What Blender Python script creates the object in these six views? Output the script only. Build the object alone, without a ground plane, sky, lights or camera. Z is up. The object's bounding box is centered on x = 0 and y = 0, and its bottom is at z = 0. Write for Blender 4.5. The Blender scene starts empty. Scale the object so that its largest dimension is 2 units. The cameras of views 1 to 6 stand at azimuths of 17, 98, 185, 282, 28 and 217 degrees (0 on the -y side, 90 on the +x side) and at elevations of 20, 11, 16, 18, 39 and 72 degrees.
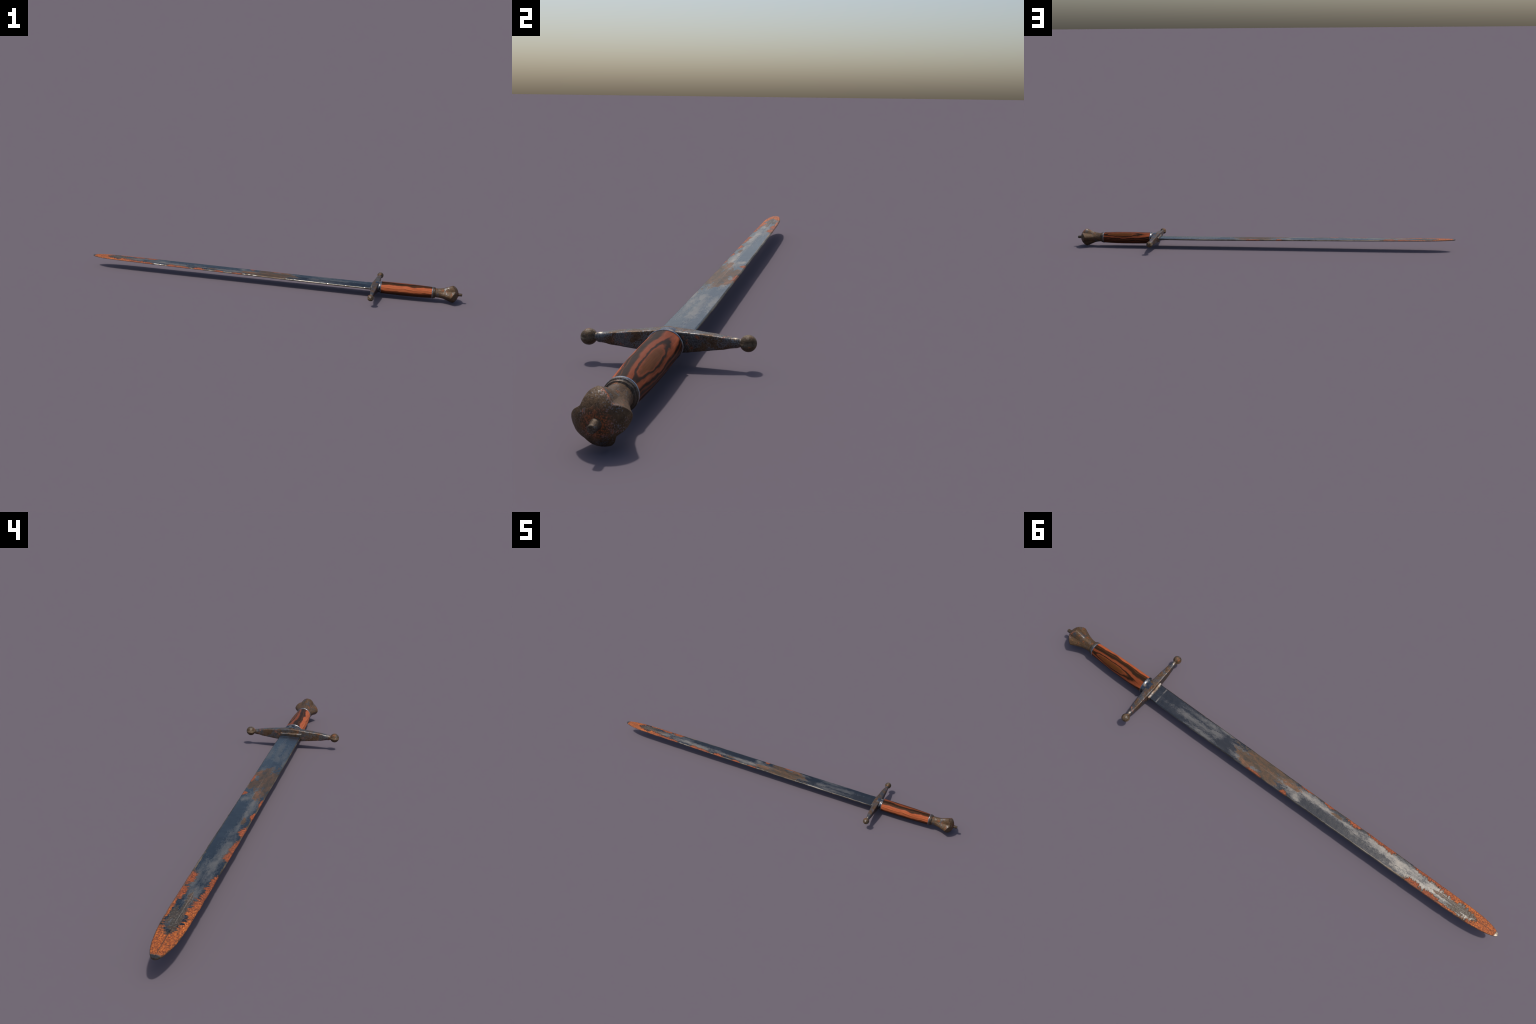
import bpy, bmesh, math, random
import numpy as np
from mathutils import Vector, noise as mnoise

random.seed(11)
TAU = 2 * math.pi


# ------------------------------------------------------------------ helpers
def curve(points):
    """smooth (monotone cubic) curve through hand-placed control points"""
    pts = sorted(points)
    xs = np.array([p[0] for p in pts], float)
    ys = np.array([p[1] for p in pts], float)
    d = np.diff(ys) / np.diff(xs)
    m = np.zeros(len(xs))
    m[0], m[-1] = d[0], d[-1]
    for i in range(1, len(xs) - 1):
        if d[i - 1] * d[i] > 0:
            w1 = 2 * (xs[i + 1] - xs[i]) + (xs[i] - xs[i - 1])
            w2 = (xs[i + 1] - xs[i]) + 2 * (xs[i] - xs[i - 1])
            m[i] = (w1 + w2) / (w1 / d[i - 1] + w2 / d[i])

    def f(x):
        x = min(max(x, xs[0]), xs[-1])
        i = int(min(max(np.searchsorted(xs, x) - 1, 0), len(xs) - 2))
        h = xs[i + 1] - xs[i]
        t = (x - xs[i]) / h
        return float((2 * t**3 - 3 * t**2 + 1) * ys[i] + (t**3 - 2 * t**2 + t) * h * m[i]
                     + (-2 * t**3 + 3 * t**2) * ys[i + 1] + (t**3 - t**2) * h * m[i + 1])
    return f


def smooth(a, b, x):
    t = min(max((x - a) / (b - a), 0.0), 1.0)
    return t * t * (3 - 2 * t)


def rnd(x, y=0.0, z=0.0):
    return mnoise.noise(Vector((x, y, z)))


def loft(name, rings, cap=True, sharp_rows=(), sharp_rings=(), angle=None):
    """closed rings of equal length -> mesh; sharp_rows are lengthwise creases,
    sharp_rings are creases around"""
    bm = bmesh.new()
    vs = [[bm.verts.new(p) for p in r] for r in rings]
    n = len(rings[0])
    for a, b in zip(vs[:-1], vs[1:]):
        for i in range(n):
            j = (i + 1) % n
            bm.faces.new((a[i], a[j], b[j], b[i]))
    if cap:
        bm.faces.new(list(reversed(vs[0])))
        bm.faces.new(vs[-1])
    bmesh.ops.recalc_face_normals(bm, faces=bm.faces)
    for f in bm.faces:
        f.smooth = True
    rows, rgs = set(sharp_rows), set(sharp_rings)
    pos = {}
    for ri, r in enumerate(vs):
        for i, v in enumerate(r):
            pos[v] = (ri, i)
    for e in bm.edges:
        a, b = (pos[v] for v in e.verts)
        if a[1] == b[1] and a[1] in rows:
            e.smooth = False
        if a[0] == b[0] and a[0] in rgs:
            e.smooth = False
        if angle is not None and len(e.link_faces) == 2 and e.calc_face_angle(0) > math.radians(angle):
            e.smooth = False
        if len(e.link_faces) == 2 and any(len(f.verts) > 4 for f in e.link_faces):
            e.smooth = False
    me = bpy.data.meshes.new(name)
    bm.to_mesh(me)
    bm.free()
    return me


def add(name, me, mat, parent):
    ob = bpy.data.objects.new(name, me)
    me.materials.append(mat)
    bpy.context.scene.collection.objects.link(ob)
    ob.parent = parent
    return ob


# ------------------------------------------------------------------ node building
class G:
    """tiny expression layer over shader nodes"""

    def __init__(self, name):
        self.mat = bpy.data.materials.new(name)
        self.mat.use_nodes = True
        self.nt = self.mat.node_tree
        self.nt.nodes.clear()
        self.out = self.nt.nodes.new("ShaderNodeOutputMaterial")
        self.bsdf = self.nt.nodes.new("ShaderNodeBsdfPrincipled")
        self.nt.links.new(self.bsdf.outputs[0], self.out.inputs[0])
        tc = self.nt.nodes.new("ShaderNodeTexCoord")
        self.obj = tc.outputs["Object"]
        s = self.nt.nodes.new("ShaderNodeSeparateXYZ")
        self.nt.links.new(self.obj, s.inputs[0])
        self.x, self.y, self.z = s.outputs

    def put(self, sock, v):
        if isinstance(v, bpy.types.NodeSocket):
            self.nt.links.new(v, sock)
        elif isinstance(v, (tuple, list)) and len(v) == 3 and sock.type == "RGBA":
            sock.default_value = (*v, 1)
        else:
            sock.default_value = v

    def m(self, op, a, b=0.0, c=None, clamp=False):
        n = self.nt.nodes.new("ShaderNodeMath")
        n.operation = op
        n.use_clamp = clamp
        self.put(n.inputs[0], a)
        self.put(n.inputs[1], b)
        if c is not None:
            self.put(n.inputs[2], c)
        return n.outputs[0]

    def add(self, a, b): return self.m("ADD", a, b)
    def sub(self, a, b): return self.m("SUBTRACT", a, b)
    def mul(self, a, b): return self.m("MULTIPLY", a, b)
    def mx(self, a, b): return self.m("MAXIMUM", a, b)
    def mn(self, a, b): return self.m("MINIMUM", a, b)

    def lin(self, a, k, c):
        return self.m("MULTIPLY_ADD", a, k, c)

    def step(self, v, a, b, lo=0.0, hi=1.0):
        n = self.nt.nodes.new("ShaderNodeMapRange")
        n.interpolation_type = "SMOOTHSTEP"
        self.put(n.inputs[0], v)
        for i, q in enumerate((a, b, lo, hi)):
            n.inputs[i + 1].default_value = q
        return n.outputs[0]

    def vec(self, x, y, z):
        n = self.nt.nodes.new("ShaderNodeCombineXYZ")
        for i, q in enumerate((x, y, z)):
            self.put(n.inputs[i], q)
        return n.outputs[0]

    def scaled(self, sx, sy, sz, off=0.0):
        n = self.nt.nodes.new("ShaderNodeMapping")
        self.put(n.inputs[0], self.obj)
        n.inputs["Location"].default_value = (off, off * 1.7, off * 0.6)
        n.inputs["Scale"].default_value = (sx, sy, sz)
        return n.outputs[0]

    def noise(self, vec, scale=1.0, detail=4.0, rough=0.55, dist=0.0):
        n = self.nt.nodes.new("ShaderNodeTexNoise")
        self.put(n.inputs["Vector"], vec)
        n.inputs["Scale"].default_value = scale
        n.inputs["Detail"].default_value = detail
        n.inputs["Roughness"].default_value = rough
        n.inputs["Distortion"].default_value = dist
        return n.outputs[0]

    def voro(self, vec, scale):
        n = self.nt.nodes.new("ShaderNodeTexVoronoi")
        self.put(n.inputs["Vector"], vec)
        n.inputs["Scale"].default_value = scale
        return n.outputs[0]

    def ramp(self, v, stops, mode="LINEAR"):
        n = self.nt.nodes.new("ShaderNodeValToRGB")
        n.color_ramp.interpolation = mode
        els = n.color_ramp.elements
        while len(els) < len(stops):
            els.new(0.5)
        for e, (p, c) in zip(els, stops):
            e.position = p
            e.color = (*c, 1)
        self.put(n.inputs[0], v)
        return n.outputs[0]

    def mix(self, f, a, b):
        n = self.nt.nodes.new("ShaderNodeMix")
        n.data_type = "RGBA"
        self.put(n.inputs[0], f)
        self.put(n.inputs[6], a)
        self.put(n.inputs[7], b)
        return n.outputs[2]

    def mixf(self, f, a, b):
        n = self.nt.nodes.new("ShaderNodeMix")
        n.data_type = "FLOAT"
        self.put(n.inputs[0], f)
        self.put(n.inputs[2], a)
        self.put(n.inputs[3], b)
        return n.outputs[0]

    def blobs(self, u, v, spots, wobble):
        """union of soft ellipses (u0, v0, ru, rv): about 1 at a centre, 0 on the rim"""
        best = None
        for u0, v0, ru, rv in spots:
            a = self.lin(u, 1 / ru, -u0 / ru)
            b = self.lin(v, 1 / rv, -v0 / rv)
            d = self.m("SQRT", self.m("MULTIPLY_ADD", a, a, self.mul(b, b)))
            s = self.sub(1.0, d)
            best = s if best is None else self.mx(best, s)
        return self.add(best, wobble)

    def bump(self, h, dist, strength=1.0):
        n = self.nt.nodes.new("ShaderNodeBump")
        n.inputs["Strength"].default_value = strength
        n.inputs["Distance"].default_value = dist
        self.put(n.inputs["Height"], h)
        self.put(self.bsdf.inputs["Normal"], n.outputs[0])

    def set(self, **kw):
        for k, v in kw.items():
            self.put(self.bsdf.inputs[k.replace("_", " ")], v)
        return self.mat


# ------------------------------------------------------------------ the sword's line
# the sword lies along x (point at -1, pommel at +1), with a slight yaw and droop
AXIS_Y = curve([(-1.0, -.0110), (-.93, -.0100), (-.86, -.0082), (-.65, -.0060), (-.45, -.0043), (-.2, -.0025), (.1, -.0004), (.38, .0016), (.54, .0021),
                (.61, .0024), (.73, .0034), (.86, .0044), (.95, .0060), (1.0, .0080)])
AXIS_Z = curve([(-1.0, .0566), (-.83, .0545), (-.65, .0528), (-.43, .0507), (-.2, .0486), (.1, .0461),
                (.35, .0448), (.56, .0444), (.6, .0438), (.8, .0436), (.9, .0445), (1.0, .0452)])
BLADE_ROLL = .048                                                  # the -y edge hangs a little lower


# ------------------------------------------------------------------ materials
def blade_material():
    g = G("rusted_blade_steel")
    u = g.x
    taper = g.m("MAXIMUM", g.lin(g.x, -1 / .14, -.86 / .14), 0.0)
    half = g.mul(g.lin(g.x, .0057, .0349), g.m("SQRT", g.mx(g.m("MULTIPLY_ADD", g.mul(taper, -1.0), taper, 1.0), .03)))
    v = g.m("DIVIDE", g.sub(g.y, g.lin(g.x, .0088, -.0021)), half)   # -1 / +1 at the two edges
    av = g.m("ABSOLUTE", v)
    streak = g.noise(g.scaled(9, 34, 60), 1.0, 6, .62)             # lengthwise smears
    ragged = g.noise(g.scaled(55, 120, 130, 3.1), 1.0, 8, .72, .3)   # ragged rust rims
    fine = g.noise(g.scaled(330, 330, 330), 1.0, 3, .6)
    speck = g.noise(g.scaled(620, 620, 620, 2.0), 1.0, 2, .5)
    cross = g.noise(g.scaled(150, 48, 140, 6.3), 1.0, 7, .72)       # rust creeps inward in jagged tongues
    w_r = g.lin(ragged, 4.4, -2.2)
    w_c = g.lin(cross, 4.4, -2.2)
    w_s = g.lin(streak, 2.6, -1.3)

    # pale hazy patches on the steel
    haze = g.blobs(u, v, [
        (.36, .10, .10, .30), (.30, -.62, .10, .30), (.255, -.05, .030, .42), (.24, -.85, .06, .3),
        (.30, .80, .07, .26), (.13, .55, .05, .35), (.13, -.30, .06, .2), (.055, .60, .04, .4), (-.08, -.10, .08, .55),
        (-.135, .45, .022, .5), (-.19, -.45, .07, .42), (-.27, -.32, .07, .30), (-.36, -.28, .07, .22),
        (-.50, -.30, .13, .50), (-.60, -.22, .12, .55), (-.66, .40, .10, .45), (-.74, -.05, .10, .50),
        (-.86, .40, .035, .35)], g.add(g.add(g.mul(w_s, .85), g.mul(w_r, .60)), g.lin(fine, 1.2, -.6)))
    haze_m = g.mul(g.step(haze, -.45, 1.0), g.step(u, .30, -.10, .72, 1.0))
    haze_m = g.mx(haze_m, g.mul(g.step(u, -.984, -.990), .5))
    # brown stain across the middle of the blade
    stain = g.blobs(u, v, [
        (.045, -.05, .125, .75), (.02, -.7, .16, .45), (.10, .60, .035, .40), (.00, .65, .05, .5),
        (-.10, -.25, .035, .30), (-.28, -1.02, .40, .16), (-.79, .04, .07, .22), (-.85, .05, .06, .42), (-.83, .5, .04, .3),
        (-.30, -.45, .025, .22), (.42, -1.05, .25, .10), (-.72, 1.02, .2, .12)], g.add(g.mul(w_r, .60), g.mul(w_s, .45)))
    stain_m = g.step(stain, .02, .22)
    # bright orange rust: eats in from the edges, takes over toward the point
    tip_zone = g.lin(u, -1 / .115, -.815 / .115)                   # >0 beyond x=-.815
    tip_zone = g.mn(g.sub(g.sub(g.add(tip_zone, g.mul(av, .80)), g.mul(v, .24)), .88), 0.8)
    inner = g.lin(u, -1 / .05, -.905 / .05)
    spots = g.blobs(u, v, [
        (-.255, -1.0, .028, .28), (-.37, -.97, .034, .42), (-.47, -1.0, .05, .38), (-.525, -.97, .028, .48),
        (-.665, -1.0, .035, .38), (-.73, -1.0, .06, .50), (-.80, -.95, .06, .70),
        (-.085, 1.0, .018, .36), (-.660, .97, .036, .55), (-.735, .97, .040, .48), (-.80, 1.02, .06, .26),
        (.05, 1.0, .040, .25), (-.155, -1.0, .03, .2)], g.mul(w_c, .55))
    rust = g.mx(g.mx(g.add(tip_zone, g.mul(w_c, .42)), g.add(inner, g.mul(w_c, .4))), spots)
    rust_m = g.mul(g.step(rust, .03, .16), g.step(g.add(u, g.mul(w_c, .006)), -.992, -.986, 0.0, 1.0))
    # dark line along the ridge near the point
    groove = g.mul(g.step(av, .07, .02), g.step(u, -.84, -.90))
    groove = g.mul(groove, g.step(g.noise(g.scaled(30, 5, 5), 1, 2), .32, .5))
    ridge = g.mul(g.step(av, .030, .012), g.step(u, .2, -.2))

    steel = g.ramp(g.add(g.mul(g.add(g.mul(streak, .6), g.mul(ragged, .4)), .72), g.mul(fine, .28)), [(.34, (.078, .082, .085)), (.50, (.112, .115, .115)), (.66, (.172, .169, .158))])
    steel = g.mix(g.mul(g.step(speck, .58, .68), .55), steel, (.36, .31, .24))
    haze_c = g.ramp(g.add(g.mul(streak, .45), g.add(g.mul(ragged, .30), g.mul(fine, .25))), [(.36, (.155, .155, .148)), (.5, (.222, .21, .19)), (.64, (.30, .27, .232))])
    c = g.mix(haze_m, steel, haze_c)
    stain_c = g.ramp(g.add(g.add(g.mul(ragged, .40), g.mul(streak, .45)), g.mul(fine, .15)), [(.40, (.030, .024, .016)), (.47, (.058, .038, .020)), (.54, (.105, .051, .020)), (.62, (.22, .076, .023))])
    stain_c = g.mix(g.mul(g.step(u, -.70, -.78), .75), stain_c, g.mix(g.step(fine, .52, .60), (.036, .030, .022), (.15, .135, .11)))
    c = g.mix(g.mul(stain_m, .9), c, stain_c)
    rgrain = g.noise(g.scaled(230, 300, 300), 1, 4, .7)
    rust_c = g.ramp(rgrain, [(.38, (.075, .020, .006)), (.46, (.27, .055, .010)), (.54, (.54, .125, .016)), (.64, (.76, .235, .034))])
    redder = g.ramp(rgrain, [(.38, (.070, .020, .008)), (.50, (.26, .052, .013)), (.62, (.50, .120, .028))])
    rust_c = g.mix(g.step(u, -.74, -.84), redder, rust_c)
    rust_c = g.mix(g.mul(g.step(g.add(streak, g.mul(v, .06)), .42, .62), .45), rust_c, (.20, .050, .012))
    halo = g.mul(g.step(rust, -.22, .06), g.step(u, .02, -.06))
    c = g.mix(g.mul(halo, .55), c, (.075, .048, .026))
    rust_c = g.mix(g.mul(g.step(ragged, .44, .34), .75), rust_c, (.085, .040, .016))
    c = g.mix(rust_m, c, rust_c)
    c = g.mix(g.mul(groove, .8), c, (.05, .03, .015))
    bevel = g.step(av, .93, .97)
    worn = g.mul(bevel, g.step(g.noise(g.scaled(16, 12, 12, 8.0), 1, 5, .6), .40, .60))
    c = g.mix(g.mul(g.mul(ridge, g.sub(1.0, groove)), .3), c, (.36, .33, .28))
    c = g.mix(g.mul(g.mul(bevel, g.sub(1.0, worn)), .5), c, (.10, .066, .034))
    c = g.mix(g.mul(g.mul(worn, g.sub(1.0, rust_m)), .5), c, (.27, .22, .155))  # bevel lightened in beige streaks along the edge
    rim = g.mul(g.mul(g.step(av, .86, .96), g.step(u, -.80, -.90)), g.step(ragged, .40, .55))
    c = g.mix(g.mul(rim, .85), c, (.055, .040, .020))
    metal = g.mul(g.mixf(rust_m, 1.0, .15), g.mixf(stain_m, 1.0, .40))
    metal = g.mul(metal, g.mixf(haze_m, 1.0, .80))
    rough = g.mixf(haze_m, g.lin(fine, .08, .19), .45)
    rough = g.mixf(stain_m, rough, .55)
    rough = g.mixf(rust_m, rough, .68)
    rough = g.mixf(bevel, rough, .55)
    h = g.add(g.mul(fine, .25), g.mul(rust_m, g.lin(rgrain, 1.6, .3)))
    g.bump(h, .0012, .7)
    return g.set(Base_Color=c, Metallic=metal, Roughness=rough)


def fitting_material(name, brown, rust_amount, steel_amount, hot=None, wear=1.0, shine=.35, coarse=.5):
    """brown-patinated iron with bare blue-grey steel and rust specks"""
    g = G(name)
    big = g.noise(g.scaled(38, 38, 38, 1.3), 1, 5, .6, .4)
    mid = g.noise(g.scaled(110, 110, 110, 4.2), 1, 5, .65)
    fine = g.noise(g.scaled(420, 420, 420), 1, 3, .6)
    pat = g.add(g.mul(big, .55), g.mul(mid, .45))
    b = tuple(q * .55 for q in brown)
    hi = tuple(min(q * 1.6, 1) for q in brown)
    c = g.ramp(g.add(g.mul(mid, .6), g.mul(fine, .4)), [(.34, b), (.5, brown), (.66, hi)])
    bare = g.step(g.add(g.mul(big, .6), g.mul(fine, .4)), .56 - .14 * steel_amount, .62 - .14 * steel_amount)
    c = g.mix(g.mul(bare, .85), c, g.ramp(fine, [(.35, (.070, .078, .088)), (.65, (.16, .165, .17))]))
    big2 = g.noise(g.scaled(55, 55, 55, 7.7), 1, 4, .6)
    rust = g.step(g.add(g.mul(big2, .7), g.mul(fine, .3)), .63 - .1 * rust_amount, .70 - .1 * rust_amount)
    if hot is not None:                                        # a rusty ring of specks round a point
        d = g.m("SQRT", g.add(g.m("POWER", g.sub(g.y, hot[1]), 2), g.m("POWER", g.sub(g.z, hot[2]), 2)))
        near = g.mul(g.step(d, .030, .012), g.step(g.x, hot[0] - .02, hot[0] - .005))
        rust = g.mx(rust, g.mul(near, g.step(g.add(g.mul(fine, .6), g.mul(mid, .4)), .45, .52)))
        grey = g.mul(g.step(g.x, hot[0] - .03, hot[0] - .015), g.step(g.add(g.mul(fine, .5), g.mul(big2, .5)), .54, .58))
        c = g.mix(g.mul(grey, .6), c, (.17, .18, .20))
    c = g.mix(g.mul(rust, .85), c, g.ramp(fine, [(.35, (.13, .030, .010)), (.65, (.36, .095, .024))]))
    geo = g.nt.nodes.new("ShaderNodeNewGeometry")
    worn = g.mul(g.mul(g.step(geo.outputs["Pointiness"], .53, .60), g.step(mid, .38, .55)), wear)
    c = g.mix(g.mul(worn, .7), c, (.40, .33, .25))
    metal = g.mixf(rust, g.mixf(bare, shine, .85), .1)
    metal = g.mx(metal, g.mul(worn, .9))
    rough = g.mixf(rust, g.mixf(bare, coarse, .34), .7)
    g.bump(g.add(g.mul(mid, .7), g.mul(fine, .4)), .0020, .7)
    return g.set(Base_Color=c, Metallic=metal, Roughness=rough, Specular_IOR_Level=.28)


def bright_steel_material(name, dirt, lum):
    g = G(name)
    mid = g.noise(g.scaled(90, 90, 90, 2.2), 1, 4, .6)
    fine = g.noise(g.scaled(400, 400, 400), 1, 2, .6)
    c = g.ramp(g.add(g.mul(mid, .6), g.mul(fine, .4)), [(.35, (lum * .8, lum * .88, lum)), (.65, (lum * 1.45, lum * 1.5, lum * 1.6))])
    d = g.step(mid, .60 - dirt * .12, .68 - dirt * .1)
    c = g.mix(g.mul(d, .7), c, (.30, .22, .14))
    g.bump(fine, .0006, .4)
    return g.set(Base_Color=c, Metallic=g.mixf(d, .95, .6), Roughness=g.mixf(d, .26, .5))


def wood_material():
    """oiled rosewood: an oval figure on the upper far side, black bands along the top, orange on the near side"""
    g = G("oiled_rosewood")
    yy = g.sub(g.y, g.lin(g.x, .006, -.0002))
    zz = g.sub(g.z, .0448)
    phi = g.m("ARCTAN2", yy, zz)                   # 0 on top, + toward +y
    warp = g.lin(g.noise(g.scaled(14, 26, 26, 5.0), 1, 3, .5), 1.0, -.5)
    warp2 = g.lin(g.noise(g.scaled(26, 60, 60, 9.0), 1, 3, .55), 1.0, -.5)
    du = g.lin(g.x, 1 / .062, -.757 / .062)
    du = g.mul(g.m("TANH", g.mul(du, 1 / 1.5)), 1.5)
    dv = g.lin(phi, 1 / .44, -.72 / .44)
    # the figure drifts toward the top at the guard end
    dv = g.add(dv, g.mul(g.step(g.x, .72, .60), .35))
    f = g.m("SQRT", g.m("MULTIPLY_ADD", du, du, g.mul(dv, dv)))
    f = g.add(f, g.add(g.mul(warp, .95), g.mul(warp2, .55)))
    drift = g.lin(g.noise(g.scaled(9, 14, 14, 2.4), 1, 2, .5), 1.0, -.5)
    f = g.add(f, g.mul(g.mul(drift, 2.4), g.step(f, 1.3, 3.0)))
    t = g.mul(f, 1 / 7.0)
    K = (.024, .0105, .0042)
    D = (.045, .016, .006)
    B = (.115, .037, .009)
    R = (.20, .047, .016)
    O = (.42, .098, .034)
    L = (.52, .145, .054)

    def s(*stops):
        return [(p / 7.0, c) for p, c in stops]
    near = g.ramp(t, s((0, B), (.70, B), (.88, R), (.96, D), (1.04, K), (1.14, K), (1.24, R), (1.70, R), (1.86, D), (1.95, K), (2.40, K), (2.50, D), (2.60, B), (2.70, K),
                       (2.92, K), (3.02, R), (3.10, D), (3.16, D), (3.24, O), (3.9, O), (4.35, L), (4.44, D), (4.52, O), (5.3, L), (5.42, D), (5.5, R), (6.2, D)))
    far = g.ramp(t, s((0, B), (.70, B), (.88, R), (.96, D), (1.02, K), (1.12, K), (1.22, R), (1.60, O), (1.78, R), (1.86, K), (2.05, K), (2.15, R), (2.35, D),
                      (2.45, K), (2.6, D), (2.75, R), (2.9, K), (3.2, D), (3.5, R), (3.7, D), (4.1, K), (4.5, D), (5.0, R), (6.2, D)))
    c = g.mix(g.step(dv, -.15, .15), near, far)
    fibre = g.noise(g.scaled(22, 420, 420), 1, 4, .65)
    pores = g.step(g.noise(g.scaled(70, 900, 900, 3.0), 1, 2, .5), .62, .70)
    c = g.mix(g.mul(g.step(fibre, .62, .36), .45), c, g.mix(.5, c, K))
    c = g.mix(g.mul(pores, .30), c, K)
    g.bump(fibre, .0004, .25)
    return g.set(Base_Color=c, Roughness=.48, Specular_IOR_Level=.09)


MAT_BLADE = blade_material()
MAT_GUARD = fitting_material("worn_dark_iron", (.100, .059, .032), .60, .62, shine=.42, coarse=.42)
MAT_BALL = fitting_material("brown_patina_iron", (.080, .050, .025), .6, .12, wear=.10, shine=.18, coarse=.55)
MAT_POMMEL = fitting_material("rust_brown_iron", (.088, .049, .022), .55, .20, hot=(.9825, .0078, .0452), wear=.12, shine=.12, coarse=.55)
MAT_TANG = fitting_material("tang_iron", (.075, .050, .032), .2, .5, wear=.3)
MAT_COLLAR = fitting_material("dark_brown_iron", (.060, .042, .028), .1, .2, wear=.2)
MAT_RING = bright_steel_material("bright_ring_steel", 0.1, .27)
MAT_FERRULE = bright_steel_material("dulled_ferrule_steel", .2, .12)
MAT_WOOD = wood_material()

sword = bpy.data.objects.new("sword", None)
sword.empty_display_size = .1
bpy.context.scene.collection.objects.link(sword)
sword["label"] = "rusty old longsword with rosewood grip and iron fittings"
sword["category"] = "sword"


# ------------------------------------------------------------------ blade
def make_blade():
    half_width = curve([(-1.0, .0030), (-.997, .0068), (-.990, .0108), (-.980, .0148), (-.957, .0210), (-.93, .0252), (-.90, .0279), (-.86, .0300),
                        (-.78, .0317), (-.6, .0332), (-.45, .0341), (-.2, .0347), (.1, .0361), (.38, .0371), (.552, .0368), (.58, .0368)])
    ridge_t = curve([(-1.0, .0026), (-.98, .0036), (-.85, .0046), (-.3, .0055), (.5, .0062), (.58, .0062)])
    shoulder_t = curve([(-1.0, .0019), (-.98, .0023), (-.85, .0028), (-.3, .0034), (.5, .0040), (.58, .0040)])
    fr = [1.0, .97, .91, .78, .60, .40, .20, .05, 0.0]       # fractions of the half width
    xs = list(np.concatenate([np.linspace(-1.0, -.95, 60)[:-1], np.linspace(-.95, .50, 620)[:-1], np.linspace(.50, .575, 60)]))
    rings = []
    nicks = [(random.uniform(-.9, .48), random.choice((-1, 1)), random.uniform(.0006, .0018), random.uniform(.003, .007)) for _ in range(16)]
    for x in xs:
        hw, tr, ts = half_width(x), ridge_t(x), shoulder_t(x)
        step_up = smooth(.5190, .5260, x) * .0011             # thicker ricasso beside the guard
        cy, cz = AXIS_Y(x), AXIS_Z(x)
        side = {}
        for s in (-1, 1):
            e = hw + .0008 * rnd(x * 22, s * 3.7) + .0003 * rnd(x * 80, s * 9.1)
            for nx, ns, nd, nw in nicks:
                if ns == s and abs(x - nx) < nw:
                    e -= nd * (1 - abs(x - nx) / nw)
            side[s] = (max(e, .0015), max(hw, .0015))

        def pt(s, q, up):
            e, w = side[s]
            yo = s * (w * q + (e - w) * smooth(.70, 1.0, q))
            d = w * (1 - q)
            bev = w * .09
            if d < bev:
                h = ts * (.14 + .86 * (d / bev) ** .6)
            else:
                k = (d - bev) / max(w - bev, 1e-5)
                h = ts + (tr - ts) * k
            h += step_up * min(d / .0025, 1.0) * (.25 + .75 * smooth(.004, .016, abs(yo)))
            h += .00018 * rnd(x * 60, yo * 160, up * 5.0)
            return (x, cy + yo, cz + up * h + BLADE_ROLL * yo)
        ring = [pt(1, q, 1) for q in fr] + [pt(-1, q, 1) for q in reversed(fr[:-1])]
        ring += [pt(-1, q, -1) for q in fr] + [pt(1, q, -1) for q in reversed(fr[:-1])]
        rings.append(ring)
    n = len(fr)
    ridge_top, ridge_bottom = n - 1, (2 * n - 1) + n - 1
    sharp = {ridge_top, ridge_bottom, 2, 2 * n - 4, 2 * n - 1 + 2, 4 * n - 2 - 3}
    me = loft("blade", rings, sharp_rows=sharp)
    return add("blade", me, MAT_BLADE, sword)


# ------------------------------------------------------------------ crossguard
GX, GZ = .5733, .0459


def rounded_section(hx, hz, r, n=6):
    """rounded rectangle in the x/z plane"""
    r = min(r, hx, hz)
    pts = []
    for k, (sx, sz) in enumerate(((1, 1), (-1, 1), (-1, -1), (1, -1))):
        for i in range(n + 1):
            a = k * math.pi / 2 + i * math.pi / 2 / n
            pts.append((sx * (hx - r) + r * math.cos(a), sz * (hz - r) + r * math.sin(a)))
    return pts


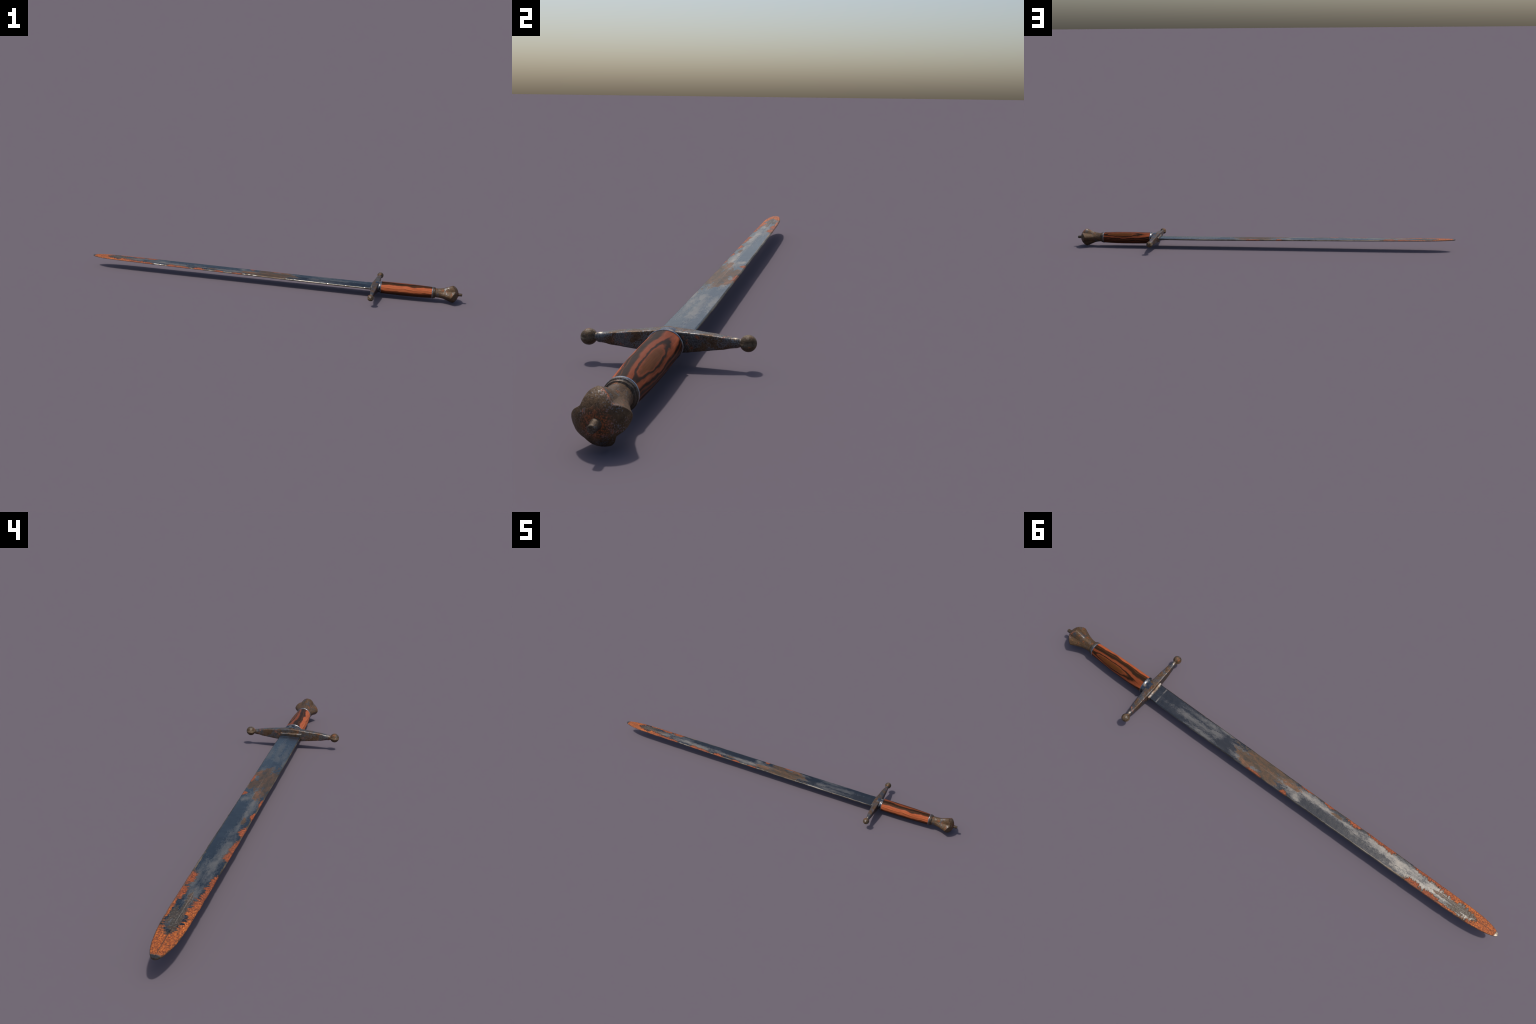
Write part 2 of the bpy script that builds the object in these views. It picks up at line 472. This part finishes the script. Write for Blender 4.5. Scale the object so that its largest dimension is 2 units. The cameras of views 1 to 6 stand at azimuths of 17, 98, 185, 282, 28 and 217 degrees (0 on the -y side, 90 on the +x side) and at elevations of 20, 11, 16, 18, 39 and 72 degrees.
def make_crossguard():
    R, YB = .0160, .1541
    hx = curve([(0, .0160), (.02, .0150), (.05, .0133), (.09, .0112), (.130, .0090), (.137, .0089)])
    hz = curve([(0, .0232), (.02, .0214), (.05, .0183), (.075, .0158), (.109, .0122), (.130, .0099), (.137, .0098)])
    neck = .1400
    ys = list(np.linspace(0, .120, 70)) + list(np.linspace(.1205, neck, 24))[1:]
    a0 = math.acos((YB - neck) / R)
    ball = [YB - R * math.cos(a) for a in np.linspace(a0, math.pi - .02, 26)][1:]
    half = []
    for y in ys + ball:
        if y <= neck:
            w, h = hx(min(y, .137)), hz(min(y, .137))
            r = .0034 + (max(w, h) - .0034) * smooth(.105, .134, y)
            blend = smooth(.130, neck, y)                         # fillet into the ball
            rb = R * math.sin(a0)
            w, h = w + (rb - w) * blend**2, h + (rb - h) * blend**2
        else:
            w = h = r = math.sqrt(max(R * R - (y - YB)**2, 1e-8))
        half.append((y, w, h, r))
    prof = [(-y, w, h, r) for y, w, h, r in reversed(half[1:])] + half
    rings, yl = [], []
    for y, w, h, r in prof:
        cx = GX + .0049 * y
        cz = GZ + .012 * y
        pts = rounded_section(w, h, r)
        soft = smooth(.15, .12, abs(y))
        out = []
        for px, pz in pts:
            d = .0005 * rnd(px * 160, y * 110, pz * 160) + .0008 * rnd(px * 50, y * 40, pz * 50 + 4)
            L = math.hypot(px, pz) + 1e-6
            d *= soft * .8 + .2
            out.append((cx + px + d * px / L, y, cz + pz + d * pz / L))
        rings.append(out)
        yl.append(y)
    me = loft("crossguard", rings)
    # split off the ball ends, keeping the whole bar's vertex normals
    normals = [v.normal.copy() for v in me.vertices]
    lookup = {tuple(round(c, 6) for c in v.co): nrm for v, nrm in zip(me.vertices, normals)}

    def region(name, test, mat, parent):
        bm = bmesh.new()
        bm.from_mesh(me)
        bmesh.ops.delete(bm, geom=[f for f in bm.faces if not test(f.calc_center_median().y)], context="FACES")
        for e in bm.edges:
            e.smooth = True
        m2 = bpy.data.meshes.new(name)
        bm.to_mesh(m2)
        bm.free()
        m2.normals_split_custom_set_from_vertices([lookup[tuple(round(c, 6) for c in v.co)] for v in m2.vertices])
        return add(name, m2, mat, parent)
    bar = region("crossguard", lambda y: abs(y) < neck, MAT_GUARD, sword)
    region("ball_finial", lambda y: y <= -neck, MAT_BALL, bar)
    region("ball_finial", lambda y: y >= neck, MAT_BALL, bar)
    bpy.data.meshes.remove(me)
    # raised rectangular mouth round the blade on the guard's front face
    rings = []
    for dx, gy, gz, r in ((.0, .0395, .0110, .003), (.0040, .0392, .0104, .003), (.0062, .0385, .0094, .003), (.0070, .0378, .0082, .002)):
        x = GX - .0150 - dx
        rings.append([(x + .0006 * rnd(p * 130, q * 130), AXIS_Y(x) + p, AXIS_Z(x) + q) for p, q in rounded_section(gy, gz, r)])
    add("blade_mouth", loft("blade_mouth", rings), MAT_GUARD, bar)


# ------------------------------------------------------------------ turned hilt pieces (elliptical lathe round the axis)
def turned(name, profile, mat, parent, n=72, squash=None, angle=35, rough=0.0):
    rings = []
    for x, r in profile:
        k = squash(x) if squash else 1.0
        ring = []
        for i in range(n):
            a = TAU * i / n
            rr = r + rough * rnd(math.cos(a) * 2.5, math.sin(a) * 2.5, x * 70)
            ring.append((x, AXIS_Y(x) + rr * math.cos(a), AXIS_Z(x) + rr * k * math.sin(a)))
        rings.append(ring)
    return add(name, loft(name, rings, angle=angle), mat, parent)


def squash(x):
    """section is taller than round at the pommel, flattened at the guard"""
    return .877 + .123 * smooth(.60, .86, x)


def make_hilt():
    grip_r = curve([(.600, .0336), (.63, .0338), (.68, .0337), (.73, .0329), (.79, .0308), (.84, .0282), (.858, .0272)])
    xs = np.linspace(.6035, .8560, 90)
    turned("grip", [(x, grip_r(x)) for x in xs], MAT_WOOD, sword, n=96, squash=squash, rough=.0002)
    # guard-side ferrule: a short steel cup with a bright rolled rim against the wood
    turned("ferrule", [(.572, .0306), (.589, .0310), (.5905, .0302), (.596, .0308), (.6000, .0332), (.6012, .0330)], MAT_FERRULE, sword, squash=squash, rough=.0003)
    turned("grip_ring", [(.6008, .0325), (.6010, .0347), (.6018, .0355), (.6030, .0355), (.6037, .0347), (.6039, .0325)], MAT_RING, sword, squash=squash)
    turned("grip_ring", [(.8545, .0262), (.8548, .0280), (.8556, .0287), (.8574, .0287), (.8582, .0281), (.8584, .0262)], MAT_RING, sword, squash=squash)


def make_pommel():
    ridge_r = curve([(.864, .0226), (.872, .0228), (.885, .0237), (.905, .0275), (.929, .0368), (.951, .0466), (.985, .063)])
    valley_r = curve([(.864, .0226), (.872, .0222), (.885, .0224), (.905, .0236), (.929, .0272), (.950, .0296), (.985, .0340)])
    power = curve([(.864, 2.0), (.872, 1.95), (.885, 1.65), (.905, 1.25), (.929, 1.0), (.950, .93), (.985, .93)])   # round neck -> concave-sided diamond
    CX, CR = .9325, .0494                                          # centre and radius of the end cap
    n = 160
    xs = list(np.linspace(.866, .940, 60)) + list(np.linspace(.940, .975, 75))[1:] + list(CX + CR * np.sin(np.linspace(math.asin((.975 - CX) / CR), 1.53, 24)))[1:]
    rings = []
    for x in xs:
        ring = []
        cap = math.sqrt(max(CR**2 - max(x - CX, 0)**2, 1e-8))
        for i in range(n):
            a = TAU * i / n
            b = a - math.radians(6.5)                                # the four lobes sit a little turned
            p = power(x)
            e = .05 * smooth(.88, .94, x)
            dia = ridge_r(x) * ((1 + e * e) ** (p / 2) + e ** p) ** (1 / p) * ((math.cos(b)**2 + e * e) ** (p / 2) + (math.sin(b)**2 + e * e) ** (p / 2)) ** (-1 / p)
            foil = valley_r(x) + (ridge_r(x) - valley_r(x)) * (.5 + .5 * math.cos(4 * b)) ** .8
            f = .35 * dia + .65 * foil                             # four lobes with hollow flutes between
            k = .0011                                              # softened rim
            h = max(k - abs(f - cap), 0) / k
            r = min(f, cap) - h * h * k * .25
            r += .0006 * rnd(x * 60, math.cos(a) * 2.2, math.sin(a) * 2.2) + .0003 * rnd(x * 200, math.cos(a) * 7, math.sin(a) * 7)
            ring.append((x, AXIS_Y(x) + r * math.cos(a), AXIS_Z(x) + .0001 + r * math.sin(a)))
        rings.append(ring)
    pommel = add("pommel", loft("pommel", rings), MAT_POMMEL, sword)
    turned("pommel_collar", [(.8575, .0255), (.8578, .0276), (.8590, .0284), (.8632, .0283), (.8640, .0272), (.8648, .0264), (.8662, .0267), (.8680, .0266), (.8698, .0256), (.8708, .0236), (.8722, .0222)],
           MAT_COLLAR, pommel, rough=.0007)
    # peened tang end standing out of the cap
    turned("tang_end", [(.974, .0100), (.9815, .0094), (.9840, .0078), (.987, .0072), (.9965, .0071), (.9990, .0066), (1.0, .0054)], MAT_TANG, pommel, n=32, rough=.0003)


make_blade()
make_crossguard()
make_hilt()
make_pommel()
